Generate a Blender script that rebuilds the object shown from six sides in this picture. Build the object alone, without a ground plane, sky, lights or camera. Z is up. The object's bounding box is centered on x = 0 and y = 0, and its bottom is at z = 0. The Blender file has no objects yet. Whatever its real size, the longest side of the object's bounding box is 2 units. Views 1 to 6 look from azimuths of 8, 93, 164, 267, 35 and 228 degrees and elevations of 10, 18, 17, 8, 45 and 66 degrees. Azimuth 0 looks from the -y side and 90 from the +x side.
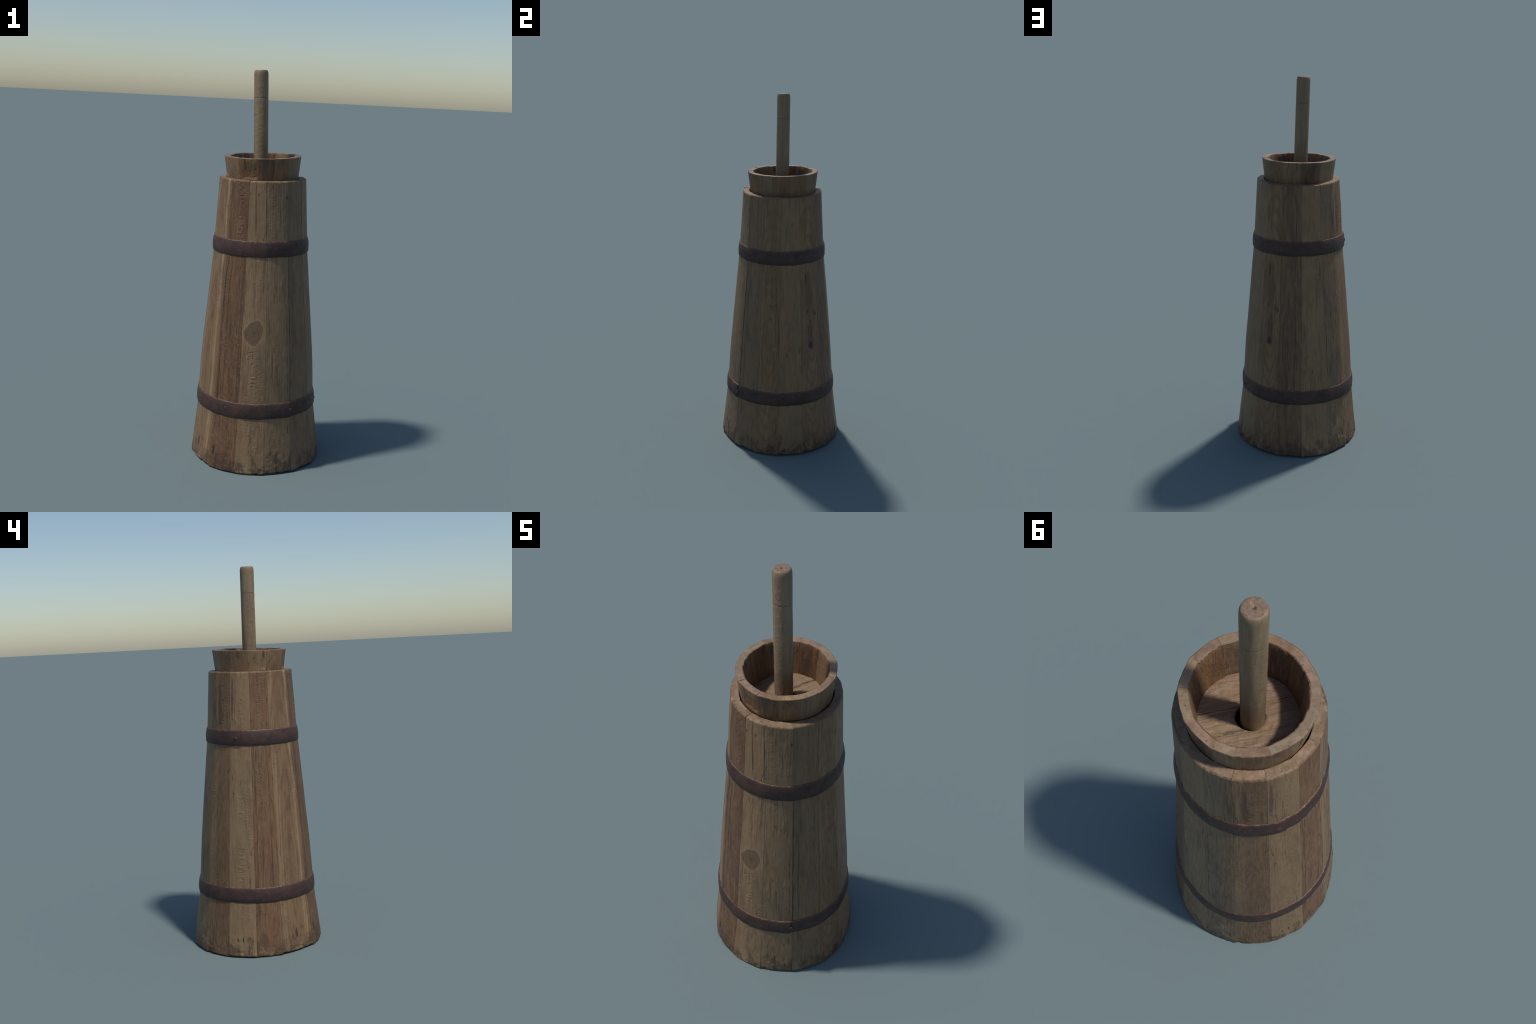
"""Old stave-built butter churn: 14 tapering barrel staves, two rusty iron hoops,
a flared collar cup of 13 short staves with a boarded floor, and a plunger handle."""
import bpy, math
import numpy as np
from mathutils import Matrix, Vector

# ------------------------------------------------------------------ noise
def _hash(ix, iy, iz, seed):
    h = (ix.astype(np.int64) * 374761393 + iy.astype(np.int64) * 668265263
         + iz.astype(np.int64) * 2147483647 + seed * 974634777) & 0xFFFFFFFF
    h = ((h ^ (h >> 13)) * 1274126177) & 0xFFFFFFFF
    h = ((h ^ (h >> 16)) * 2246822519) & 0xFFFFFFFF
    return ((h ^ (h >> 15)) & 0xFFFFFF) / float(0xFFFFFF) * 2 - 1

def vnoise(x, y, z, seed=0):
    """Smooth value noise in [-1, 1], vectorised."""
    x, y, z = np.broadcast_arrays(np.asarray(x, float), np.asarray(y, float), np.asarray(z, float))
    fx, fy, fz = np.floor(x), np.floor(y), np.floor(z)
    u, v, w = x - fx, y - fy, z - fz
    u, v, w = u*u*(3-2*u), v*v*(3-2*v), w*w*(3-2*w)
    out = 0
    for a in (0, 1):
        for b in (0, 1):
            for c in (0, 1):
                k = (u if a else 1-u) * (v if b else 1-v) * (w if c else 1-w)
                out = out + k * _hash(fx+a, fy+b, fz+c, seed)
    return out

def fbm(x, y, z, seed=0, octaves=3):
    t, amp = 0, 1.0
    for o in range(octaves):
        t = t + amp * vnoise(x*2**o, y*2**o, z*2**o, seed+o*17)
        amp *= 0.5
    return t

def smooth(a, b, x):
    t = np.clip((x-a)/(b-a), 0, 1)
    return t*t*(3-2*t)

# ------------------------------------------------------------------ material nodes
class Nodes:
    def __init__(self, name):
        self.mat = bpy.data.materials.new(name)
        self.mat.use_nodes = True
        self.t = self.mat.node_tree
        self.t.nodes.clear()
        self.out = self.t.nodes.new("ShaderNodeOutputMaterial")
        self.bsdf = self.t.nodes.new("ShaderNodeBsdfPrincipled")
        self.t.links.new(self.bsdf.outputs[0], self.out.inputs[0])
        self.co = self.t.nodes.new("ShaderNodeTexCoord").outputs["Object"]
    def _set(self, sock, v):
        if isinstance(v, bpy.types.NodeSocket):
            self.t.links.new(v, sock)
        elif isinstance(v, (tuple, list)) and len(v) == 3 and sock.type == 'RGBA':
            sock.default_value = (*v, 1)
        else:
            sock.default_value = v
    def math(self, op, a, b=0.0, c=0.0, clamp=False):
        n = self.t.nodes.new("ShaderNodeMath"); n.operation = op; n.use_clamp = clamp
        for s, v in zip(n.inputs, (a, b, c)): self._set(s, v)
        return n.outputs[0]
    def add(self, a, b): return self.math('ADD', a, b)
    def sub(self, a, b): return self.math('SUBTRACT', a, b)
    def mul(self, a, b): return self.math('MULTIPLY', a, b)
    def sep(self, v):
        n = self.t.nodes.new("ShaderNodeSeparateXYZ"); self._set(n.inputs[0], v); return n.outputs
    def comb(self, x=0.0, y=0.0, z=0.0):
        n = self.t.nodes.new("ShaderNodeCombineXYZ")
        for s, v in zip(n.inputs, (x, y, z)): self._set(s, v)
        return n.outputs[0]
    def mapping(self, v, scale, loc=(0, 0, 0)):
        n = self.t.nodes.new("ShaderNodeMapping")
        self._set(n.inputs["Vector"], v)
        n.inputs["Scale"].default_value = scale; n.inputs["Location"].default_value = loc
        return n.outputs[0]
    def noise(self, v, scale=1.0, detail=3.0, rough=0.5, dist=0.0):
        n = self.t.nodes.new("ShaderNodeTexNoise")
        self._set(n.inputs["Vector"], v)
        n.inputs["Scale"].default_value = scale; n.inputs["Detail"].default_value = detail
        n.inputs["Roughness"].default_value = rough; n.inputs["Distortion"].default_value = dist
        return n.outputs[0]
    def voronoi(self, v, scale=1.0, rnd=1.0):
        n = self.t.nodes.new("ShaderNodeTexVoronoi")
        self._set(n.inputs["Vector"], v); n.inputs["Scale"].default_value = scale
        n.inputs["Randomness"].default_value = rnd
        return n.outputs["Distance"]
    def ramp(self, x, a, b, y0=0.0, y1=1.0):
        n = self.t.nodes.new("ShaderNodeMapRange"); n.interpolation_type = 'SMOOTHSTEP'
        for s, v in zip(n.inputs, (x, a, b, y0, y1)): self._set(s, v)
        return n.outputs[0]
    def mix(self, f, a, b, mode='MIX'):
        n = self.t.nodes.new("ShaderNodeMix"); n.data_type = 'RGBA'; n.blend_type = mode
        self._set(n.inputs[0], f); self._set(n.inputs[6], a); self._set(n.inputs[7], b)
        return n.outputs[2]
    def bump(self, h, dist=0.001, strength=1.0, normal=None):
        n = self.t.nodes.new("ShaderNodeBump")
        self._set(n.inputs["Height"], h)
        n.inputs["Distance"].default_value = dist; n.inputs["Strength"].default_value = strength
        if normal is not None: self._set(n.inputs["Normal"], normal)
        return n.outputs[0]

# weathered hardwood tones (linear albedo)
TAN = (0.252, 0.163, 0.089)
OLIVE = (0.208, 0.133, 0.072)
MID = (0.182, 0.105, 0.053)
RED = (0.160, 0.084, 0.042)
DARK = (0.078, 0.044, 0.027)
GREY = (0.182, 0.125, 0.077)
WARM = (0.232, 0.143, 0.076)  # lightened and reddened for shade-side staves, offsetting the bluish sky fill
PALE = (0.320, 0.212, 0.122)
INK = (0.035, 0.023, 0.018)

def wood(name, base, alt, seed, w0=1.0, wk=0.0, bands=(), knots=(), figure=None, streak=0.35,
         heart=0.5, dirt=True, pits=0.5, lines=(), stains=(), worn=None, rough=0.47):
    """Plank wood. Local x runs across, z along the grain.  w0 + wk*z is the plank's half width,
    so that xn = x / halfwidth is -1..1 across.  bands: (xn_from, xn_to, colour, opacity);
    knots: (xn, z, rx, rz); lines: wavy dark/pale grain lines (xn, width, z0, z1, colour, amt);
    stains: (xn, z, rx, rz, colour, amt)."""
    N = Nodes(name)
    s = N.sep(N.co); X, Y, Z = s[0], s[1], s[2]
    off = (seed*3.17, seed*1.31, seed*7.73)
    # slow wander of the grain along the plank
    wander = N.sub(N.noise(N.mapping(N.co, (7, 7, 2.2), off), 1, 2), 0.5)
    knotf = []
    push = wander
    half = N.math('MULTIPLY_ADD', Z, wk, w0)
    xn0 = N.math('DIVIDE', X, half)
    for kx, kz, rx, rz in knots:
        dx = N.math('DIVIDE', N.sub(xn0, kx), rx); dz = N.math('DIVIDE', N.sub(Z, kz), rz)
        wob = N.sub(N.noise(N.mapping(N.co, (15, 15, 13), off), 1, 1, 0.4), 0.5)
        d = N.add(N.math('SQRT', N.add(N.mul(dx, dx), N.mul(dz, dz))), N.mul(wob, 0.9))
        knotf.append(d)
        # grain flows around the knot
        g = N.ramp(d, 3.2, 0.3, 0.0, 1.0)
        push = N.add(push, N.mul(N.mul(dx, g), -0.35))
    Xw = N.math('MULTIPLY_ADD', push, 0.018, X)
    xn = N.math('DIVIDE', Xw, half)
    V = N.comb(Xw, Y, Z)
    broad = N.noise(N.mapping(V, (26, 26, 0.9), off), 1, 3, 0.55)
    fine = N.noise(N.mapping(V, (150, 150, 3.2), off), 1, 5, 0.62)
    hair = N.noise(N.mapping(V, (620, 620, 14), off), 1, 2, 0.6)
    blot = N.noise(N.mapping(N.co, (13, 13, 5), off), 1, 4, 0.6)
    col = N.mix(N.ramp(broad, 0.5-0.28*heart, 0.5+0.28*heart), base, alt)
    for x0, x1, c, amt in bands:
        e = 0.05
        jit = N.mul(N.sub(fine, 0.5), 0.22)
        xx = N.add(xn, jit)
        m = N.mul(N.ramp(xx, x0-e, x0+e), N.ramp(xx, x1-e, x1+e, 1.0, 0.0))
        col = N.mix(N.mul(m, amt), col, c)
    # growth-ring figure: nested tongues ("cathedral")
    if figure:
        fx, fz, freq, squash, amt = figure
        dx = N.sub(Xw, fx); dz = N.mul(N.sub(Z, fz), squash)
        r = N.math('SQRT', N.add(N.mul(dx, dx), N.mul(dz, dz)))
        ph = N.add(N.mul(r, freq), N.mul(N.sub(blot, 0.5), 5.0))
        w = N.math('SINE', ph)
        col = N.mix(N.mul(N.ramp(w, 0.1, 0.95), amt), col, DARK)
    # long dark streaks and hairline pores
    col = N.mix(N.mul(N.ramp(fine, 0.52, 0.68), min(1.0, streak+0.12)), col, DARK)
    col = N.mix(N.mul(N.ramp(fine, 0.47, 0.29), 0.32), col, PALE)
    stripe = N.noise(N.mapping(V, (70, 70, 0.7), (off[1], off[2], off[0])), 1, 4, 0.7)
    col = N.mix(N.mul(N.ramp(stripe, 0.54, 0.66), 0.30+0.5*streak), col, (base[0]*0.48, base[1]*0.45, base[2]*0.46))
    col = N.mix(N.mul(N.ramp(hair, 0.55, 0.75), 0.42), col, DARK)
    col = N.mix(N.mul(N.ramp(blot, 0.53, 0.70), 0.42), col, (base[0]*0.50, base[1]*0.48, base[2]*0.50))
    col = N.mix(N.mul(N.ramp(blot, 0.46, 0.30), 0.30), col, (alt[0]*1.2, alt[1]*1.16, alt[2]*1.05))
    amber = N.noise(N.mapping(V, (34, 34, 4.5), (off[2], off[0], off[1])), 1, 4, 0.6)
    col = N.mix(N.mul(N.ramp(amber, 0.55, 0.68), 0.45), col, (0.225, 0.116, 0.048))
    col = N.mix(N.mul(N.ramp(amber, 0.40, 0.27), 0.35), col, (0.155, 0.122, 0.088))
    # hairline drying cracks that follow the grain
    cn = N.noise(N.mapping(V, (44, 44, 0.75), (off[2], off[1], off[0])), 1, 2, 0.4)
    cm = N.noise(N.mapping(N.co, (15, 15, 3.0), (off[1], off[0], off[2])), 1, 2)
    crack = N.mul(N.ramp(N.math('ABSOLUTE', N.sub(cn, 0.5)), 0.014, 0.004, 0.0, 1.0), N.ramp(cm, 0.47, 0.60))
    col = N.mix(N.mul(crack, 0.45), col, INK)
    for x0, wd, z0, z1, c, amt in lines:
        wv = N.mul(N.sub(N.noise(N.mapping(N.co, (3, 3, 6), off), 1, 3), 0.5), 0.35)
        d = N.math('ABSOLUTE', N.sub(N.add(xn, wv), x0))
        m = N.mul(N.ramp(d, wd, wd*0.25, 0.0, 1.0),
                  N.mul(N.ramp(Z, z0-0.03, z0+0.03), N.ramp(Z, z1-0.03, z1+0.03, 1.0, 0.0)))
        m = N.mul(m, N.ramp(fine, 0.30, 0.55))
        col = N.mix(N.mul(m, amt), col, c)
    for sx, sz, rx, rz, c, amt in stains:
        dx = N.math('DIVIDE', N.sub(xn, sx), rx); dz = N.math('DIVIDE', N.sub(Z, sz), rz)
        d = N.add(N.math('SQRT', N.add(N.mul(dx, dx), N.mul(dz, dz))),
                  N.mul(N.sub(N.noise(N.mapping(N.co, (110, 110, 38), off), 1, 5, 0.7), 0.5), 1.9))
        col = N.mix(N.mul(N.ramp(d, 1.0, 0.55, 0.0, 1.0), amt), col, c)
    for d in knotf:
        col = N.mix(N.mul(N.mul(N.ramp(d, 1.45, 1.02, 0.0, 1.0), N.ramp(d, 0.9, 1.0)), 0.35), col, PALE)
        col = N.mix(N.mul(N.ramp(d, 1.03, 0.96, 0.0, 1.0), 0.66), col, (0.140, 0.084, 0.046))
        col = N.mix(N.mul(N.mul(N.ramp(d, 1.03, 0.98, 0.0, 1.0), N.ramp(d, 0.84, 0.97)), 0.32), col, DARK)
        ring = N.math('SINE', N.mul(d, 19.0))
        col = N.mix(N.mul(N.mul(N.ramp(ring, 0.2, 0.9), N.ramp(d, 1.0, 0.9, 0.0, 1.0)), 0.20), col, INK)
        col = N.mix(N.mul(N.ramp(d, 0.36, 0.12, 0.0, 1.0), 0.35), col, INK)
    # worm holes and specks
    vo = N.voronoi(N.mapping(N.co, (24, 24, 11), off))
    hole = N.mul(N.ramp(N.noise(N.mapping(N.co, (9, 9, 7), off), 1, 2), 0.5, 0.68), 0.10)
    pit = N.mul(N.ramp(N.sub(vo, hole), 0.02, -0.02, 0.0, 1.0), pits)
    col = N.mix(pit, col, INK)
    spk = N.mul(N.ramp(N.noise(N.mapping(N.co, (170, 170, 120), off), 1, 2), 0.74, 0.80), 0.45)
    col = N.mix(spk, col, (0.44, 0.36, 0.27))
    if dirt:   # soaked and soiled foot of the stave, blotchy with an irregular upper limit
        patch = N.noise(N.mapping(N.co, (24, 24, 13), off), 1, 5, 0.65)
        m = N.ramp(N.add(Z, N.mul(N.sub(patch, 0.5), -0.62)), 0.085, -0.005, 0.0, 1.0)
        m = N.mul(m, N.ramp(fine, 0.25, 0.6, 0.65, 1.0))
        col = N.mix(N.mul(m, 0.68), col, (0.058, 0.036, 0.024))
        m2 = N.mul(N.ramp(patch, 0.40, 0.30), N.ramp(Z, 0.16, 0.03, 0.0, 1.0))
        col = N.mix(N.mul(m2, 0.4), col, (0.27, 0.205, 0.145))
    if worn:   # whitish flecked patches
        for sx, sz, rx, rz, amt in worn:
            dx = N.math('DIVIDE', N.sub(xn, sx), rx); dz = N.math('DIVIDE', N.sub(Z, sz), rz)
            d = N.math('SQRT', N.add(N.mul(dx, dx), N.mul(dz, dz)))
            m = N.mul(N.ramp(d, 1.0, 0.4, 0.0, 1.0),
                      N.ramp(N.noise(N.mapping(N.co, (120, 120, 24), off), 1, 4, 0.7), 0.5, 0.66))
            col = N.mix(N.mul(m, amt*0.8), col, (0.40, 0.33, 0.26))
    N._set(N.bsdf.inputs["Base Color"], col)
    N._set(N.bsdf.inputs["Roughness"], N.ramp(fine, 0.3, 0.7, rough-0.06, rough+0.12))
    N.bsdf.inputs["Specular IOR Level"].default_value = 0.34
    grain = N.noise(N.mapping(V, (260, 260, 12), off), 1, 4, 0.65)
    h = N.add(N.mul(grain, 0.6), N.add(N.mul(hair, 0.35), N.mul(pit, -2.0)))
    scaly = N.noise(N.mapping(N.co, (75, 75, 150), off), 1, 4, 0.62)
    where = N.ramp(N.noise(N.mapping(N.co, (16, 16, 5.5), off), 1, 2), 0.50, 0.66)
    h = N.add(h, N.mul(N.mul(scaly, where), 2.8))
    h = N.sub(h, N.mul(crack, 0.8))
    N._set(N.bsdf.inputs["Normal"], N.bump(h, 0.0015, 0.9))
    return N.mat

def end_grain(name, base, seed, amt=0.4):
    """Sawn stave ends on the rims: mottled, finely pored."""
    N = Nodes(name)
    off = (seed*2.1, seed*5.3, seed*0.7)
    a = N.noise(N.mapping(N.co, (38, 38, 38), off), 1, 4, 0.6)
    b = N.noise(N.mapping(N.co, (260, 70, 120), off), 1, 4, 0.6)
    vo = N.voronoi(N.mapping(N.co, (34, 34, 34), off))
    col = N.mix(N.ramp(a, 0.34, 0.66), base, (base[0]*0.72, base[1]*0.69, base[2]*0.64))
    col = N.mix(N.mul(N.ramp(b, 0.52, 0.72), amt), col, DARK)
    col = N.mix(N.mul(N.ramp(vo, 0.13, 0.07, 0.0, 1.0), 0.6), col, INK)
    spk = N.mul(N.ramp(N.noise(N.mapping(N.co, (150, 150, 150), off), 1, 2), 0.72, 0.79), 0.5)
    col = N.mix(spk, col, (0.5, 0.42, 0.33))
    N._set(N.bsdf.inputs["Base Color"], col)
    N.bsdf.inputs["Roughness"].default_value = 0.55
    N._set(N.bsdf.inputs["Normal"], N.bump(N.add(b, a), 0.0012, 0.7))
    return N.mat

def iron(name, seed, zc=None, height=0.077):
    """Rusty hoop iron: purple-brown scale, orange rust along the edges, pale nicks."""
    N = Nodes(name)
    off = (seed*2.1, seed*5.3, seed*0.7)
    a = N.noise(N.mapping(N.co, (14, 14, 22), off), 1, 5, 0.6)
    b = N.noise(N.mapping(N.co, (70, 70, 90), off), 1, 4, 0.65)
    c = N.noise(N.mapping(N.co, (300, 300, 300), off), 1, 3, 0.6)
    col = N.mix(N.ramp(a, 0.35, 0.65), (0.040, 0.021, 0.019), (0.066, 0.031, 0.023))
    col = N.mix(N.mul(N.ramp(b, 0.5, 0.72), 0.55), col, (0.022, 0.016, 0.016))
    col = N.mix(N.mul(N.ramp(b, 0.42, 0.26), 0.5), col, (0.14, 0.056, 0.028))
    col = N.mix(N.mul(N.ramp(c, 0.66, 0.76), 0.35), col, (0.20, 0.15, 0.13))
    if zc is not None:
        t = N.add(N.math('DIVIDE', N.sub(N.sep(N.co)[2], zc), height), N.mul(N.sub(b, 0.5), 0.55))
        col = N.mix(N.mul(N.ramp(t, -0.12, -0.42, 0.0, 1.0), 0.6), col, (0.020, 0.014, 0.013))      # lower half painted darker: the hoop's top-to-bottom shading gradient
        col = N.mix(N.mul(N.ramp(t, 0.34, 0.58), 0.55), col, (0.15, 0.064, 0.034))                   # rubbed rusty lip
        nick = N.ramp(N.noise(N.mapping(N.co, (48, 48, 70), off), 1, 3, 0.7), 0.66, 0.74)
        col = N.mix(N.mul(nick, 0.5), col, (0.22, 0.165, 0.14))
    N._set(N.bsdf.inputs["Base Color"], col)
    N.bsdf.inputs["Specular IOR Level"].default_value = 0.40
    N._set(N.bsdf.inputs["Roughness"], N.ramp(b, 0.3, 0.7, 0.46, 0.66))
    N._set(N.bsdf.inputs["Normal"], N.bump(N.add(N.mul(b, 1.2), c), 0.0012, 0.7))
    return N.mat

def rust(name, seed):
    N = Nodes(name)
    b = N.noise(N.mapping(N.co, (60, 60, 60), (seed, seed, seed)), 1, 4, 0.65)
    col = N.mix(N.ramp(b, 0.30, 0.54), (0.24, 0.105, 0.050), (0.075, 0.040, 0.030))
    N._set(N.bsdf.inputs["Base Color"], col)
    N.bsdf.inputs["Roughness"].default_value = 0.5
    N._set(N.bsdf.inputs["Normal"], N.bump(b, 0.001, 0.7))
    return N.mat

# ------------------------------------------------------------------ object helpers
def make_object(name, verts, faces, mats, mat_idx=None, smooth_angle=50, parent=None, matrix=None):
    me = bpy.data.meshes.new(name)
    me.from_pydata([tuple(v) for v in np.asarray(verts)], [], faces)
    for m in mats: me.materials.append(m)
    if mat_idx is not None:
        me.polygons.foreach_set("material_index", np.asarray(mat_idx, dtype=np.int32))
    me.update()
    me.shade_smooth() if hasattr(me, "shade_smooth") else None
    me.set_sharp_from_angle(angle=math.radians(smooth_angle))
    ob = bpy.data.objects.new(name, me)
    bpy.context.scene.collection.objects.link(ob)
    if matrix is not None: ob.matrix_world = matrix
    if parent is not None:
        ob.parent = parent
        ob.matrix_parent_inverse = parent.matrix_world.inverted()
    return ob

def grid_faces(rows, cols, close_rows=False, close_cols=False):
    i = np.arange(rows if close_rows else rows-1)[:, None]
    j = np.arange(cols if close_cols else cols-1)[None, :]
    i2, j2 = (i+1) % rows, (j+1) % cols
    f = np.stack([i*cols+j + 0*i2, i*cols+j2, i2*cols+j2, i2*cols+j + 0*j2], -1)
    return f.reshape(-1, 4)

def tilt_frame(origin, slope):
    """Frame whose z axis leans along (slope_x, slope_y, 1)."""
    z = Vector((slope[0], slope[1], 1)).normalized()
    q = Vector((0, 0, 1)).rotation_difference(z)
    return Matrix.Translation(Vector(origin)) @ q.to_matrix().to_4x4()

# ------------------------------------------------------------------ the thing
root = bpy.data.objects.new("butter_churn", None)
bpy.context.scene.collection.objects.link(root)
root["label"] = "tall tapered wooden butter churn with iron hoops and plunger"
root["category"] = "butter churn"

BARREL = tilt_frame((0.0, 0.001, 0.004), (-0.0160, -0.0180))
BARREL_H = 1.4645
PROFILE = [(0.0, .3400), (.28, .3090), (.375, .3018), (.55, .2895), (.70, .2755), (1.00, .2485), (1.09, .2400), (1.18, .2345), (1.47, .2182)]
def barrel_r(z):
    zz, rr = zip(*PROFILE)
    # softened polyline
    return sum(np.interp(z+d, zz, rr, left=None) for d in (-.03, -.015, 0, .015, .03)) / 5
BULGE = 0.66            # 0 = flat facets, 1 = truly round
CORNER = 1.0055

def stave_mesh(az0, az1, path, face_r, bulge, corner, nx, relief, gap=0.00025):
    """Closed stave between two azimuths (degrees).  path: rows (z, inset, skin) going
    up the outside, over the top and down the inside.  relief(xn, z, skin) -> metres outward."""
    mid = math.radians((az0+az1)/2); half = math.radians((az1-az0)/2)
    s = np.sin(np.linspace(-1, 1, nx)*math.pi/2*0.93)/math.sin(math.pi/2*0.93)
    zz = path[:, 0][:, None]; ins = path[:, 1][:, None]; skin = path[:, 2][:, None]
    R = face_r(zz)
    ang = s[None, :]*half
    chord = R*corner*math.cos(half)/np.cos(ang)
    arc = R*corner
    r = chord*(1-bulge) + arc*bulge - ins
    edge = 1-np.abs(s[None, :])
    r = r - skin*0.0005*np.exp(-edge/0.03)
    r = r + relief(s[None, :], zz, skin)
    shrink = gap*np.sign(s)[None, :]*np.abs(s[None, :])**6
    x = -(r*np.sin(ang)) + shrink          # local +x to the right when seen from outside
    y = r*np.cos(ang)
    z = zz + 0*x
    return x, y, z, mid

def finish_stave(name, x, y, z, mid, origin_r, frame, mats, top_rows, parent):
    rows, cols = x.shape
    y = y-origin_r
    verts = np.stack([x, y, z], -1).reshape(-1, 3)
    f = grid_faces(rows, cols, close_rows=True)
    mi = np.zeros(len(f), int).reshape(rows, cols-1)
    mi[top_rows[0]:top_rows[1], :] = 1
    faces = [tuple(q) for q in f[:, ::1].tolist()]
    left = [i*cols for i in range(rows)]
    right = [i*cols+cols-1 for i in range(rows)]
    faces += [tuple(left), tuple(reversed(right))]
    mi = np.concatenate([mi.reshape(-1), [0, 0]])
    # local frame: x tangential, y outward, z up
    rot = Matrix.Rotation(mid-math.pi/2, 4, 'Z')
    M = frame @ rot @ Matrix.Translation((0, origin_r, 0))
    return make_object(name, verts, faces, mats, mi, 42, parent, M)

def side_path(z0, z1, thick, n_out, lip=0.004, n_in=14, inner=None, foot=0.006):
    """Rows (z, inset, skin) round a stave's section."""
    rows = []
    for t in np.linspace(0, 1, 5)[:-1]:                       # rounded foot
        a = t*math.pi/2
        rows.append((z0+foot*(1-math.sin(a)) if False else z0+foot*(1-math.cos(a)), foot*(1-math.sin(a))*0.8, 1))
    for t in np.linspace(0, 1, n_out):
        rows.append((z0+foot+(z1-lip-z0-foot)*t, 0.0, 1))
    for t in np.linspace(0, 1, 5)[1:]:                        # rounded lip
        a = t*math.pi/2
        rows.append((z1-lip+lip*math.sin(a), lip*(1-math.cos(a)), 1))
    top0 = len(rows)-1
    for t in np.linspace(0, 1, 10)[1:]:
        rows.append((z1, lip+(thick-lip-0.002)*t, 0.5))
    top1 = len(rows)-1
    for t in np.linspace(0, 1, n_in):
        zz = z1-0.002-(z1-0.002-z0)*t
        rows.append((zz, inner(zz) if inner else thick, 0))
    return np.array(rows), (top0, top1)

# ---- barrel staves: (azimuth start, end, seed, chatter strips [(xn, z0, z1, depth)], material kwargs)
def hw(az0, az1):
    h = math.radians((az1-az0)/2)
    a, b = .3395*math.sin(h), .2178*math.sin(h)
    return a, (b-a)/1.463

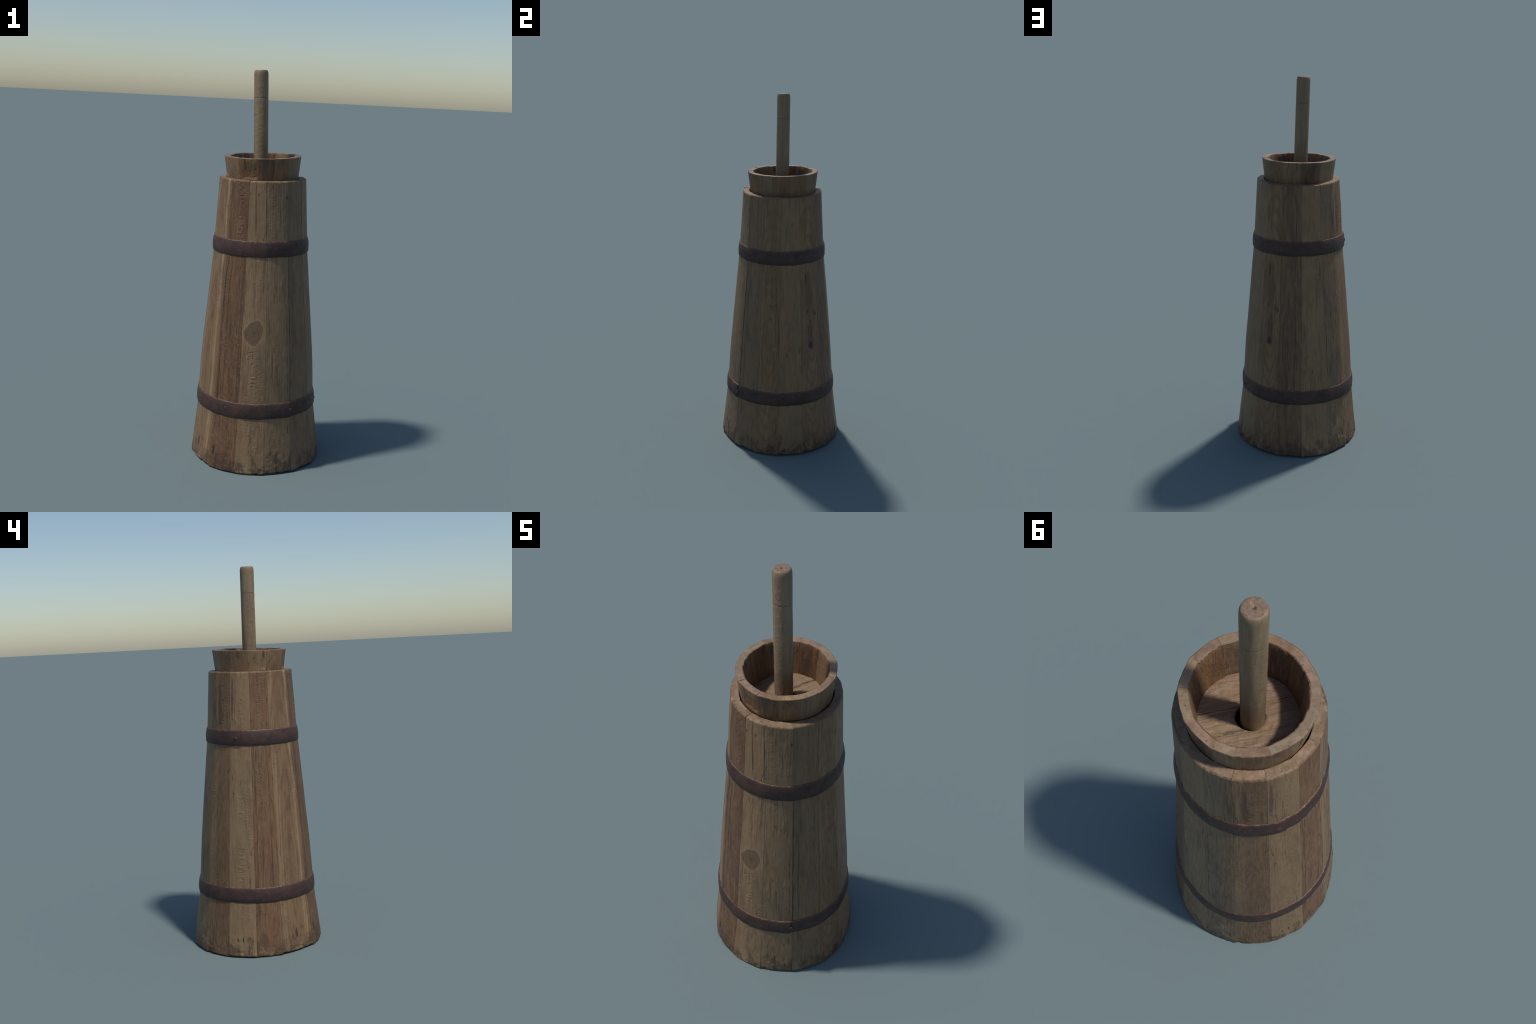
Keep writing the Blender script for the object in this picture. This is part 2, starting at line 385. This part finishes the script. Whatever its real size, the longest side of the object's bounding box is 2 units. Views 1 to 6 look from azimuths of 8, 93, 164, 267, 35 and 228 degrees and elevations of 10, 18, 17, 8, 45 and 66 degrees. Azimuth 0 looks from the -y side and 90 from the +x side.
STAVES = [
 (1.6, 27.2,  dict(base=WARM, alt=OLIVE, streak=.22, heart=.8), [], 0.000),
 (27.2, 51.8, dict(base=WARM, alt=MID, streak=.28, knots=[(-.50, .815, .22, .022)],
                   stains=[(.25, .825, .10, .022, INK, .8), (.28, 1.01, .12, .05, INK, .85), (-.02, .63, .26, .026, INK, 1.0), (.12, .69, .09, .07, INK, .6), (-.22, .69, .09, .07, INK, .6), (-.62, .80, .14, .016, INK, .9),
                           (-.10, .70, .20, .10, DARK, .5), (.0, .93, .5, .16, DARK, .4)],
                   figure=(-.005, .86, 520, .16, .30)), [], 0.001),
 (51.8, 76.6, dict(base=(.185, .104, .056), alt=(.145, .084, .047), streak=.45, figure=(.01, .35, 420, .07, .36),
                   lines=[(-.45, .07, .3, 1.4, INK, .6), (.2, .05, .1, .9, INK, .5)]), [], -0.001),
 (76.6, 102.6, dict(base=WARM, alt=TAN, streak=.14, heart=.9, pits=.7), [], 0.001),
 (102.6, 125.0, dict(base=GREY, alt=OLIVE, streak=.40, lines=[(.84, .05, .45, 1.0, INK, .9)],
                   bands=[(-1.2, -.35, MID, .6)],
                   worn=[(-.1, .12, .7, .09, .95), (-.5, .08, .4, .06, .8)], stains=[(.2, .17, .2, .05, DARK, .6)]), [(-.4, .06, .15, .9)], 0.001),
 (125.0, 150.4, dict(base=OLIVE, alt=MID, streak=.30, figure=(-.035, .47, 300, .25, .22),
                   bands=[(-1.2, .35, RED, .70)], stains=[(.8, .5, .3, .3, TAN, .6), (.3, 1.3, .25, .14, DARK, .7)],
                   lines=[(-.3, .04, .38, .48, INK, .8)]), [(-.8, .50, .90, .9), (0, 1.20, 1.45, 1.4)], 0.000),
 (150.4, 176.0, dict(base=TAN, alt=OLIVE, streak=.12, heart=.9,
                   stains=[(.35, .09, .06, .014, INK, .9), (-.02, .09, .06, .02, INK, .9), (-.5, .1, .08, .012, DARK, .8),
                           (.75, 1.33, .15, .14, DARK, .7)],
                   lines=[(-.02, .03, .10, .16, INK, .8)]), [(-.05, .37, .98, 1.5), (.1, 1.2, 1.46, 1.2)], 0.001),
 (176.0, 199.8, dict(base=RED, alt=MID, streak=.62, heart=.7, lines=[(.72, .09, .2, 1.15, DARK, .8), (-.55, .08, .3, 1.1, DARK, .8),
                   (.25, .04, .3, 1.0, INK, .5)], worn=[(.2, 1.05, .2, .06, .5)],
                   stains=[(.35, .08, .4, .05, DARK, .6)]), [(0., 1.02, 1.46, 1.9), (.3, .03, .12, 1.2)], -0.001),
 (199.8, 235.4, dict(base=MID, alt=OLIVE, streak=.26, bands=[(.62, 1.2, TAN, .9), (-.78, -.52, PALE, .75), (-1.2, -.78, MID, .7)],
                   figure=(.0, .42, 380, .10, .30), stains=[(.3, 1.42, .2, .03, RED, .7), (.25, 1.33, .35, .07, RED, .6), (.1, .1, .1, .03, INK, .8)]),
                   [(.35, .80, .96, .7), (.2, 1.25, 1.46, .5)], 0.000),
 (235.4, 261.6, dict(base=RED, alt=(.125, .068, .036), streak=.50, heart=.8, lines=[(.80, .08, .3, 1.1, INK, .8), (.35, .06, .2, 1.1, INK, .6),
                   (-.85, .10, .2, 1.1, DARK, .8)], figure=(-.06, 1.10, 520, .35, .34),
                   stains=[(.62, .10, .16, .03, INK, .9), (.0, .06, .6, .05, DARK, .6)]), [(.2, 1.2, 1.46, 1.9), (.2, .03, .16, 1.2)], 0.002),
 (261.6, 286.6, dict(base=TAN, alt=OLIVE, streak=.18, heart=.9, knots=[(.02, .722, .78, .056)],
                   bands=[(.45, .62, PALE, .3)],
                   lines=[(.96, .04, .4, 1.0, INK, .7), (-.75, .1, 1.2, 1.46, DARK, .9), (.25, .1, 1.2, 1.46, DARK, .8)],
                   stains=[(.6, .40, .25, .12, MID, .7), (.0, 1.4, .12, .012, INK, .6)]), [(-.15, .37, .63, 1.9), (0, .10, .26, 1.2)], 0.001),
 (286.6, 312.2, dict(base=OLIVE, alt=TAN, streak=.22, heart=.8, stains=[(.1, .1, .08, .02, INK, .8), (-.9, 1.385, .1, .01, INK, .8)],
                   lines=[(-.8, .06, .35, .75, DARK, .8)]), [], 0.001),
 (312.2, 337.8, dict(base=GREY, alt=MID, streak=.42, heart=.7, lines=[(.93, .07, .3, 1.09, INK, .9), (.55, .06, .2, .9, DARK, .8)],
                   bands=[(-.4, .3, OLIVE, .4)]), [], -0.001),
 (337.8, 361.6, dict(base=WARM, alt=MID, streak=.24, figure=(.0, .70, 420, .20, .22),
                   lines=[(.80, .05, .35, 1.45, PALE, .7)], stains=[(-.1, .79, .05, .008, INK, .9), (-.55, .62, .3, .02, (.26, .18, .06), .5)]), [], 0.000),
]
# (seen from outside local +x points to lower azimuth, i.e. left stays left in the views)

# how far single staves swell outward at the foot (metres), and the slight bow of the barrel's axis
FOOT = {9: .008, 8: .001, 10: .004, 2: .003, 3: .006, 4: .005, 5: .001, 6: -.003, 7: -.003, 13: -.001, 0: -.001, 1: -.001}
def swell(az, z):
    """Radial offset of the wall, continuous round the barrel (az in degrees)."""
    mids = np.array([(a[0]+a[1])/2 for a in STAVES])
    vals = np.array([FOOT.get(i, 0.0) for i in range(len(STAVES))])
    a = np.radians(az)
    foot = np.interp(az, np.concatenate([mids-360, mids, mids+360]), np.tile(vals, 3))
    bow = np.exp(-((z-0.62)/0.38)**2)*(-0.0022*np.cos(a)-0.0024*np.sin(a)+0.0008)
    wave = 0.0012*vnoise(np.cos(a)*2.6, np.sin(a)*2.6, z*3.0, 5)          # hand-planed waviness
    def lobe(centre, width):
        d = np.mod(az-centre+180, 360)-180
        return np.exp(-(d/width)**2)
    out_of_round = 0.0065*lobe(118, 34)*np.exp(-((z-0.62)/0.42)**4) + 0.0025*lobe(165, 30)*smooth(0.7, 1.0, z)*(1-smooth(1.25, 1.44, z)) \
        + 0.0035*lobe(238, 26)*smooth(0.6, 0.9, z)*(1-smooth(1.3, 1.45, z)) - 0.0025*lobe(185, 30)*np.exp(-((z-0.26)/0.14)**2) \
        - 0.0040*lobe(10, 46)*np.exp(-((z-0.30)/0.13)**2)
    return foot*(1-smooth(0.0, 0.36, z)) + bow + wave + out_of_round

rng = np.random.default_rng(11)
staves = []
for k, (a0, a1, kw, chatter, lift) in enumerate(STAVES):
    w0, wk = hw(a0, a1)
    m_side = wood("stave_wood_%02d" % k, seed=k+1, w0=w0, wk=wk, **kw)
    tone_k = 1+0.10*float(rng.uniform(-1, 1))
    m_end = end_grain("stave_end_grain_%02d" % k, tuple(c*tone_k for c in (0.262, 0.175, 0.110)), k+1)
    mid = math.radians((a0+a1)/2)
    lean = 0.338*(0.0160*math.cos(mid)+0.0180*math.sin(mid))
    z0 = -0.85*lean - 0.003 + float(rng.uniform(0.0, 0.006))
    z1 = BARREL_H + float(rng.uniform(-0.0012, 0.0012))
    path, top_rows = side_path(z0, z1, 0.0345, 640, lip=0.006)
    step = float(rng.uniform(-0.003, 0.003))                             # stave feet stand unevenly
    def relief(s, z, skin, k=k, chatter=chatter, lift=lift, step=step):
        wide = s*0.06
        h = 0.00035*fbm(wide*160, z*4.0, k*3.3, 9, 2)                # grain ridges
        h = h + 0.00025*fbm(wide*60, z*60, k*1.9, 21, 2)
        for cx, c0, c1, amp in chatter:                                   # tool chatter across the grain
            m = np.exp(-((s-cx)/0.34)**2)*smooth(c0-.03, c0+.03, z)*(1-smooth(c1-.03, c1+.03, z))
            broken = smooth(-.15, .35, fbm(wide*45, z*28, k*2.9, 35, 2))
            h = h + amp*0.0012*m*broken*fbm(wide*75+z*14, z*190, k*1.3, 33, 2)
        foot = np.exp(-np.maximum(z, 0)/0.045)                            # chewed foot
        h = h - 0.0065*foot*np.maximum(0, fbm(wide*45, z*40, k*2.7, 41, 3)-0.1)
        h = h + 0.0012*foot*fbm(wide*90, z*60, k*2.1, 43, 2)
        crown = np.exp(-np.maximum(1.462-z, 0)/0.012)                     # nibbled crown
        h = h - 0.0045*crown*np.maximum(0, fbm(wide*70, z*30, k*4.1, 47, 2)-0.15)
        az = (STAVES[k][0]+STAVES[k][1])/2 + s*(STAVES[k][1]-STAVES[k][0])/2
        h = h + 0.5*lift + swell(az, z) + step*np.exp(-np.maximum(z, 0)/0.07)
        return skin*h
    x, y, z, mid = stave_mesh(a0, a1, path, barrel_r, BULGE, CORNER, 56, relief)
    # uneven sawn ends
    wide = x
    topw = smooth(BARREL_H-0.02, BARREL_H, z)
    z = z + topw*(0.0016*fbm(wide*40, y*40, k*9.1, 51, 2))
    botw = 1-smooth(z0, z0+0.03, z)
    z = z + botw*0.004*np.maximum(0, fbm(wide*35, 0, k*5.1, 57, 2))
    staves.append(finish_stave("barrel_stave", x, y, z, mid, .30, BARREL, [m_side, m_end], top_rows, root))

# ---- barrel bottom board (hidden inside the foot)
m_board = wood("board_wood", MID, OLIVE, 40, w0=.3, dirt=False)
n = 64
th = np.linspace(0, 2*np.pi, n, endpoint=False)
ring = [(0.302*np.cos(th), 0.302*np.sin(th), 0*th+zz) for zz in (0.03, 0.055)]
v = np.concatenate([np.stack(r, -1) for r in ring])
f = [tuple(q) for q in grid_faces(2, n, close_cols=True).tolist()]
f += [tuple(range(n))[::-1], tuple(range(n, 2*n))]
make_object("barrel_bottom", v, f, [m_board], None, 40, root, BARREL)

# ---- iron hoops
def facet_r(az, z):
    """Radius of the stave wall at an azimuth (deg array)."""
    out = np.zeros(np.broadcast(az, z).shape)
    a = np.mod(az-1.6, 360)+1.6
    R = barrel_r(z)*CORNER + 0*a
    for a0, a1, *_ in STAVES:
        m, h = (a0+a1)/2, (a1-a0)/2
        inside = (a >= a0) & (a <= a1+1e-6)
        ch = R*math.cos(math.radians(h))/np.cos(np.radians(a-m))
        out = np.where(inside, ch*(1-BULGE)+R*BULGE, out)
    return out + swell(a, z)

def hoop(zc, height, proud, seam_az, seed, dents):
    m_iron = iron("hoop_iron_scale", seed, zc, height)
    nseg = 420
    lap = 7.0                                   # degrees of overlap
    az = seam_az + np.linspace(-lap*0.55, 360+lap*0.45, nseg)
    # section: inner bottom -> outer bottom -> outer face -> rounded top lip -> inner top
    t = 0.0
    sec = [(-.5, -.004), (-.5, proud*.55), (-.488, proud*.82), (-.46, proud)]
    sec += [(u, proud*(1-0.42*max(0, u/.46)**2.2)+0.0026*(1-(u/0.46)**2)) for u in np.linspace(-.42, .45, 18)]
    sec += [(.475, proud*.50), (.492, proud*.34), (.5, proud*.1), (.5, -.004)]
    sec = np.array(sec)
    u = sec[:, 0][:, None]; off = sec[:, 1][:, None]
    A = az[None, :]
    z = zc + u*height + 0*A
    # iron rounds off the facets a little
    wall = 0.5*facet_r(A, z) + 0.25*(facet_r(A-4, z)+facet_r(A+4, z))
    under = 0.0040*smooth(360+seam_az-lap*1.6, 360+seam_az-lap*0.4, A)      # outer lap rides over the inner end
    rr = wall + off + np.where(off > 0, under, under)
    aw = np.radians(A)
    rr = rr + np.where(off > 0, 1, 0)*(0.0010*fbm(np.cos(aw)*9, np.sin(aw)*9, z*14, seed, 2)
                                       + 0.0006*fbm(np.cos(aw)*40, np.sin(aw)*40, z*50, seed+3, 2))
    z = z + 0.0016*vnoise(np.cos(aw)*6, np.sin(aw)*6, u*0+seed, seed+9) \
          + np.where(np.abs(u) > .44, 0.0004*vnoise(np.cos(aw)*45, np.sin(aw)*45, u*2, seed+10), 0)
    for da, du, depth, rad in dents:
        d2 = ((A-da)*math.pi/180*0.27)**2 + (z-(zc+du*height))**2
        rr = rr + depth*np.exp(-d2/rad**2)
    x, y = rr*np.cos(aw), rr*np.sin(aw)
    v = np.stack([x, y, z], -1).reshape(-1, 3)
    rows, cols = x.shape
    f = grid_faces(rows, cols, close_rows=True)[:, ::-1]
    rowid = np.repeat(np.arange(rows), cols-1)
    mi = np.where(rowid >= rows-5, 1, 0)
    faces = [tuple(q) for q in f.tolist()]
    faces += [tuple(i*cols for i in range(rows)), tuple(i*cols+cols-1 for i in reversed(range(rows)))]
    mi = np.concatenate([mi, [1, 1]])
    ob = make_object("iron_hoop", v, faces, [m_iron, M_RUST], mi, 55, root, BARREL)
    return ob, lambda a, zz: float(facet_r(np.array(a), np.array(zz))) + proud + 0.0042

def rivet(parent, az, z, r, size, mat):
    """Domed rivet head."""
    rings, seg = 6, 20
    v = []
    for i in range(rings+1):
        t = i/rings*math.pi/2
        rad, hh = size*math.cos(t*0.98), size*0.42*math.sin(t)
        for j in range(seg):
            p = 2*math.pi*j/seg
            wob = 1+0.08*math.sin(3*p+az)
            v.append((rad*wob*math.cos(p), hh, rad*wob*math.sin(p)))
    f = [tuple(q) for q in grid_faces(rings+1, seg, close_cols=True).tolist()]
    f += [tuple(range(seg))[::-1], tuple(range(rings*seg, (rings+1)*seg))]
    M = BARREL @ Matrix.Rotation(math.radians(az)-math.pi/2, 4, 'Z') @ Matrix.Translation((0, r, z))
    rim = np.zeros(len(f), int); rim[:seg] = 1
    return make_object("rivet", v, f, [M_IRON, mat], rim, 60, parent, M)

M_IRON = iron("hoop_iron", 3)
M_RUST = rust("hoop_rust", 5)
M_RIVET = rust("rivet_rust", 8)
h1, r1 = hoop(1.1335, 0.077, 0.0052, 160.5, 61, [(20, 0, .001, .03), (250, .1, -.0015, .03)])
rivet(h1, 157.8, 1.130, r1(157.8, 1.130)+0.0012, 0.0110, M_RIVET)
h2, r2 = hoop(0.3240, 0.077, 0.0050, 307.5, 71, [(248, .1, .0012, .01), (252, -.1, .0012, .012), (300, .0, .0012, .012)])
rivet(h2, 311.5, 0.322, r2(311.5, .322)+0.0005, 0.0105, M_RIVET)
rivet(h2, 1.0, 0.312, r2(1.0, .312)-0.0005, 0.0065, M_RIVET)
rivet(h2, 249.0, 0.325, r2(249.0, .325)-0.0032, 0.008, M_RIVET)

# ---- collar cup
CUP = tilt_frame((-0.0280, -0.0252, 1.5768), (-0.0330, -0.0310))
CUP_LOW = -0.20
def cup_out(z):  return np.interp(z, [-.20, -.109, 0], [.1735, .1818, .1948])
def cup_in(z):   return np.interp(z, [-.20, -.155, -.02, 0], [.144, .1465, .1605, .1640])
CUPS = [
 (-14.5, 15.0, dict(base=RED, alt=MID, streak=.30)),
 (15.0, 44.0, dict(base=MID, alt=RED, streak=.35, figure=(.0, .01, 500, .4, .25))),
 (44.0, 75.5, dict(base=OLIVE, alt=MID, streak=.2, bands=[(-.3, .3, MID, .6)])),
 (75.5, 107.0, dict(base=RED, alt=DARK, streak=.35)),
 (107.0, 126.4, dict(base=OLIVE, alt=GREY, streak=.2)),
 (126.4, 155.5, dict(base=MID, alt=OLIVE, streak=.25, lines=[(.0, .04, -.12, -.06, INK, .9)], stains=[(-.2, -.03, .4, .03, DARK, .5)])),
 (155.5, 184.0, dict(base=MID, alt=RED, streak=.3, bands=[(-1.2, -.5, TAN, .6)], stains=[(.7, -.02, .25, .03, DARK, .7)])),
 (184.0, 211.8, dict(base=OLIVE, alt=TAN, streak=.2, stains=[(-.2, -.02, .2, .025, DARK, .8)])),
 (211.8, 239.5, dict(base=MID, alt=OLIVE, streak=.3)),
 (239.5, 271.0, dict(base=RED, alt=MID, streak=.3, figure=(.0, -.02, 420, .8, .35), stains=[(.3, -.03, .14, .04, INK, .6)])),
 (271.0, 296.0, dict(base=RED, alt=DARK, streak=.3)),
 (296.0, 321.0, dict(base=MID, alt=RED, streak=.35, bands=[(.0, .12, TAN, .6), (.4, .5, TAN, .5)])),
 (321.0, 345.5, dict(base=OLIVE, alt=GREY, streak=.2)),
]
SCOOPS = {9: [(0, (-.75, .98), .0055, -.092)], 7: [(0, (-.35, .55), .003, -.088)], 10: [(0, (.2, .98), .003, -.100)]}
CUP_TONES = [(.24, .155, .105), (.29, .20, .125), (.27, .19, .12), (.27, .175, .115), (.29, .20, .125), (.23, .145, .095), (.26, .195, .13),
             (.26, .19, .13), (.25, .175, .12), (.27, .18, .12), (.25, .15, .09), (.30, .20, .11), (.29, .20, .12)]
for k, (a0, a1, kw) in enumerate(CUPS):
    h = math.radians((a1-a0)/2)
    m_side = wood("collar_wood_%02d" % k, seed=k+60, w0=.1935*math.sin(h), wk=.06*math.sin(h), dirt=False, **kw)
    ct = CUP_TONES[k]
    m_end = end_grain("collar_end_grain_%02d" % k, (ct[0]*1.02, ct[1]*1.0, ct[2]*0.96), k+70, 0.3)
    path, top_rows = side_path(CUP_LOW, 0.0, 0.0295, 70, lip=0.0025, n_in=50,
                               inner=lambda z: float(cup_out(z)-cup_in(z)), foot=0.003)
    def relief(s, z, skin, k=k):
        wide = s*0.045
        out = np.clip(skin, 0, 1)
        h = out*(0.0009*vnoise(wide*12, z*6, k*5.3, 105)+0.0003*fbm(wide*150, z*8, k*3.3, 109, 2)
                 + 0.0003*fbm(wide*70, z*60, k*3.7, 111, 2))
        crown = np.exp(-np.maximum(-z, 0)/0.006)
        inn = np.where(skin == 0, 1.0, 0.0)
        h = h + inn*(0.0010*fbm(wide*60, z*45, k*2.9, 113, 3)
                     + 0.0055*crown*np.maximum(0, fbm(wide*80, z*20, k*6.1, 117, 2)-0.2))
        outer = np.where(skin == 1, 1.0, 0.0)
        h = h - outer*0.0022*crown*np.maximum(0, fbm(wide*60, z*20, k*7.3, 119, 2)-0.2)
        for sc, (l0, l1), depth, zl in SCOOPS.get(k, []):     # hollows hewn into the collar, with a ledge below
            win = smooth(l0, l0+0.45, s)*(1-smooth(l1-0.06, l1, s))
            h = h - outer*depth*win*smooth(-0.012, -0.075, z)*smooth(zl-0.012, zl, z)
        return h
    x, y, z, mid = stave_mesh(a0, a1, path, cup_out, 0.62, 1.004, 26, relief, gap=0.00005)
    top = smooth(-0.012, 0, z)
    z = z + top*(0.0010*fbm(x*45, y*45, k*9.1, 151, 2) + float(rng.uniform(-.0008, .0008)))
    finish_stave("collar_stave", x, y, z, mid, .17, CUP, [m_side, m_end], top_rows, root)

# ---- cup floor: two boards meeting on a joint, with the plunger hole and a split
FLOOR_Z = -0.149
def floor_lean(px, py):
    return 0.030*px + 0.024*py
def lid_board(name, polygon_side, seed, tone):
    """Half of the floor disc on one side of the joint; the hole is left open."""
    jdir = np.array([math.cos(math.radians(62)), math.sin(math.radians(62))])
    jn = np.array([jdir[1], -jdir[0]])                     # towards +x -y side
    jp = np.array([0.043, -0.002])                        # a point on the joint (cup frame)
    hole_c, hole_r = np.array([-0.0002, -0.0047]), 0.0445
    R = 0.1478
    nu, nv = 170, 170
    d0 = float((jp)@jn)                                    # joint offset from centre along jn
    lo, hi = (d0+0.0006, R) if polygon_side > 0 else (-R, d0-0.0006)
    # strips along the joint direction, clipped to the disc
    verts, top = [], []
    V = np.linspace(lo, hi, nv)
    U = np.linspace(-1, 1, nu)
    vv, uu = np.meshgrid(V, U, indexing='ij')
    halfc = np.sqrt(np.maximum(R*R-vv*vv, 1e-8))
    along = uu*halfc
    px = along*jdir[0]+vv*jn[0]; py = along*jdir[1]+vv*jn[1]
    dx, dy = px-hole_c[0], py-hole_c[1]
    dist = np.hypot(dx, dy)
    # snap vertices near the hole on to its rim
    inside = dist < hole_r
    near = np.abs(dist-hole_r) < 0.0011
    f = np.where(near, hole_r/np.maximum(dist, 1e-6), 1)
    px, py = hole_c[0]+dx*f, hole_c[1]+dy*f
    h = 0.0011*fbm(vv*190, along*22, seed, 201, 3) + 0.0014*fbm(vv*45, along*45, seed, 205, 3)
    h = h - 0.0012*np.exp(-np.abs(vv-d0)/0.003)
    hole_r2 = np.hypot(px-hole_c[0], py-hole_c[1])
    h = h - 0.003*np.exp(-(hole_r2-hole_r)/0.004)
    # the split running in from the wall
    sa = along-0.085
    split = np.exp(-((vv-(-0.040+0.06*sa))/(0.0012+0.03*np.maximum(sa, 0)))**2)*smooth(-.02, .035, sa)
    h = h - 0.006*split*(1 if polygon_side < 0 else 0)
    topz = FLOOR_Z+h+floor_lean(px, py)
    P = np.stack([px, py, topz], -1).reshape(-1, 3)
    B = P.copy(); B[:, 2] = FLOOR_Z-0.026
    q = grid_faces(nv, nu)
    ins = inside.reshape(-1)
    keep = ~(ins[q].sum(1) >= 2)
    q = q[keep]
    n0 = len(P)
    edges = {}
    for a in q:
        for i in range(4):
            e = (a[i], a[(i+1) % 4])
            if (e[1], e[0]) in edges: del edges[(e[1], e[0])]
            else: edges[e] = 1
    faces = [tuple(a) for a in q.tolist()] + [tuple(a[::-1]+n0) for a in q]
    faces += [(e[1], e[0], e[0]+n0, e[1]+n0) for e in edges]
    faces = [tuple(int(i) for i in a) for a in faces]
    allv = np.concatenate([P, B])
    used = np.unique(np.array([i for a in faces for i in a]))
    remap = -np.ones(len(allv), int); remap[used] = np.arange(len(used))
    faces = [tuple(remap[list(a)]) for a in faces]
    allv = allv[used]
    # rotate into a local frame with z along the grain so that the plank material fits
    g = math.atan2(jdir[1], jdir[0])
    L = Matrix(((jn[0], 0, jdir[0], 0), (jn[1], 0, jdir[1], 0), (0, 1, 0, 0), (0, 0, 0, 1)))
    if L.determinant() < 0:
        L = Matrix(((-jn[0], 0, jdir[0], 0), (-jn[1], 0, jdir[1], 0), (0, 1, 0, 0), (0, 0, 0, 1)))
    Linv = np.array(L.inverted())
    loc = allv@Linv[:3, :3].T
    m = wood("lid_wood_%d" % seed, tone[0], tone[1], seed, w0=.15, dirt=False, streak=.22, heart=.9, rough=.55,
             stains=[(.25, .06, .05, .05, INK, .6), (-.5, -.06, .05, .03, INK, .5)], pits=.6)
    return make_object(name, loc, faces, [m], None, 40, root, CUP @ L)
lid_board("lid_board", -1, 91, ((.27, .185, .112), (.225, .150, .092)))
lid_board("lid_board", +1, 92, ((.265, .175, .108), (.22, .138, .085)))

# ---- plunger handle
def plunger():
    top = Vector((-0.0579, -0.0343, 1.9985)); low = Vector((-0.0353, -0.0270, 1.5))
    d = (top-low).normalized()
    length = 1.05
    origin = top-d*length
    q = Vector((0, 0, 1)).rotation_difference(d)
    M = Matrix.Translation(origin) @ q.to_matrix().to_4x4()
    seg = 72
    zs = list(np.linspace(0, .30, 12)) + list(np.linspace(.304, length-0.024, 330))
    rows = [(z, 0.0359) for z in zs]
    for t in np.linspace(0, 1, 9)[1:]:
        a = t*math.pi/2
        rows.append((length-0.024+0.0235*math.sin(a), 0.0277+0.0082*math.cos(a)**0.8))
    nside = len(rows)
    for rr in np.linspace(0.0272, 0.001, 14): rows.append((length, rr))
    rows = np.array(rows)
    th = np.linspace(0, 2*np.pi, seg, endpoint=False)[None, :]
    z = rows[:, 0][:, None]; r = rows[:, 1][:, None]+0*th
    c, s = np.cos(th), np.sin(th)
    side = (np.arange(len(rows)) < nside)[:, None]
    h = 0.0006*vnoise(c*1.5, s*1.5, z*9, 301) + 0.00022*fbm(c*9, s*9, z*22, 305, 2)
    scal = smooth(-.2, .9, -(c*0.55+s*0.83))*1.0+0.25                       # rough scales, strongest on one flank
    h = h + 0.0005*scal*fbm(c*3.5, s*3.5, z*75, 311, 2)
    seam = length-0.1350
    h = h - 0.0016*np.exp(-((z-seam)/0.0012)**2)
    r = np.where(side, r+h, r)
    zz = z+0*th
    pit = np.exp(-(((rows[:, 1][:, None]*c-.001)/.004)**2+((rows[:, 1][:, None]*s)/.004)**2))
    zz = zz + np.where(side, 0, 0.0010*fbm(r*c*90, r*s*90, 3.3, 321, 3) - 0.003*pit)
    v = np.stack([r*c, r*s, zz], -1).reshape(-1, 3)
    f = grid_faces(len(rows), seg, close_cols=True)
    rowid = np.repeat(np.arange(len(rows)-1), seg)
    mi = np.where(rowid >= nside-1, 1, 0)
    faces = [tuple(a) for a in f.tolist()] + [tuple(range(seg))[::-1], tuple(range((len(rows)-1)*seg, len(rows)*seg))]
    mi = np.concatenate([mi, [0, 1]])
    # side: even tan pole wood with slow cloudy tone
    N = Nodes("handle_wood")
    a = N.noise(N.mapping(N.co, (40, 40, 5)), 1, 4, 0.6)
    b = N.noise(N.mapping(N.co, (210, 210, 9)), 1, 4, 0.6)
    cc = N.noise(N.mapping(N.co, (90, 90, 130)), 1, 4, 0.6)
    col = N.mix(N.ramp(a, 0.34, 0.66), (0.245, 0.173, 0.101), (0.190, 0.129, 0.072))
    col = N.mix(N.mul(N.ramp(b, 0.5, 0.72), 0.35), col, (0.11, 0.078, 0.047))
    col = N.mix(N.mul(N.ramp(cc, 0.55, 0.75), 0.25), col, (0.12, 0.085, 0.05))
    vo = N.voronoi(N.mapping(N.co, (30, 30, 20), (2.3, 4.1, .4)))
    pt = N.ramp(vo, 0.08, 0.045, 0.0, 1.0)
    col = N.mix(N.mul(pt, .6), col, INK)
    Z = N.sep(N.co)[2]
    gr = N.ramp(N.math('ABSOLUTE', N.sub(Z, seam)), 0.0016, 0.0006, 0.0, 1.0)
    col = N.mix(N.mul(gr, 0.75), col, INK)
    N._set(N.bsdf.inputs["Base Color"], col)
    N.bsdf.inputs["Roughness"].default_value = 0.62
    N._set(N.bsdf.inputs["Normal"], N.bump(N.add(cc, N.mul(b, .6)), 0.0010, 0.7))
    # end grain of the tip: rings and a dark pith
    E = Nodes("handle_end_grain")
    q3 = E.sep(E.co)
    wob = E.noise(E.mapping(E.co, (120, 120, 120)), 1, 4, 0.6)
    rad = E.add(E.math('SQRT', E.add(E.mul(q3[0], q3[0]), E.mul(q3[1], q3[1]))), E.mul(E.sub(wob, 0.5), 0.006))
    rg = E.math('SINE', E.mul(rad, 1300.0))
    col = E.mix(E.ramp(wob, 0.35, 0.65), (0.26, 0.175, 0.115), (0.17, 0.108, 0.070))
    col = E.mix(E.mul(E.ramp(rg, 0.2, 0.9), .25), col, DARK)
    col = E.mix(E.mul(E.ramp(rad, 0.0065, 0.0035, 0.0, 1.0), .65), col, INK)
    E._set(E.bsdf.inputs["Base Color"], col)
    E.bsdf.inputs["Roughness"].default_value = 0.5
    E._set(E.bsdf.inputs["Normal"], E.bump(wob, 0.0015, 0.7))
    return make_object("plunger_handle", v, faces, [N.mat, E.mat], mi, 50, root, M)
plunger()

# ---- stand the thing exactly on z = 0
bpy.context.view_layer.update()
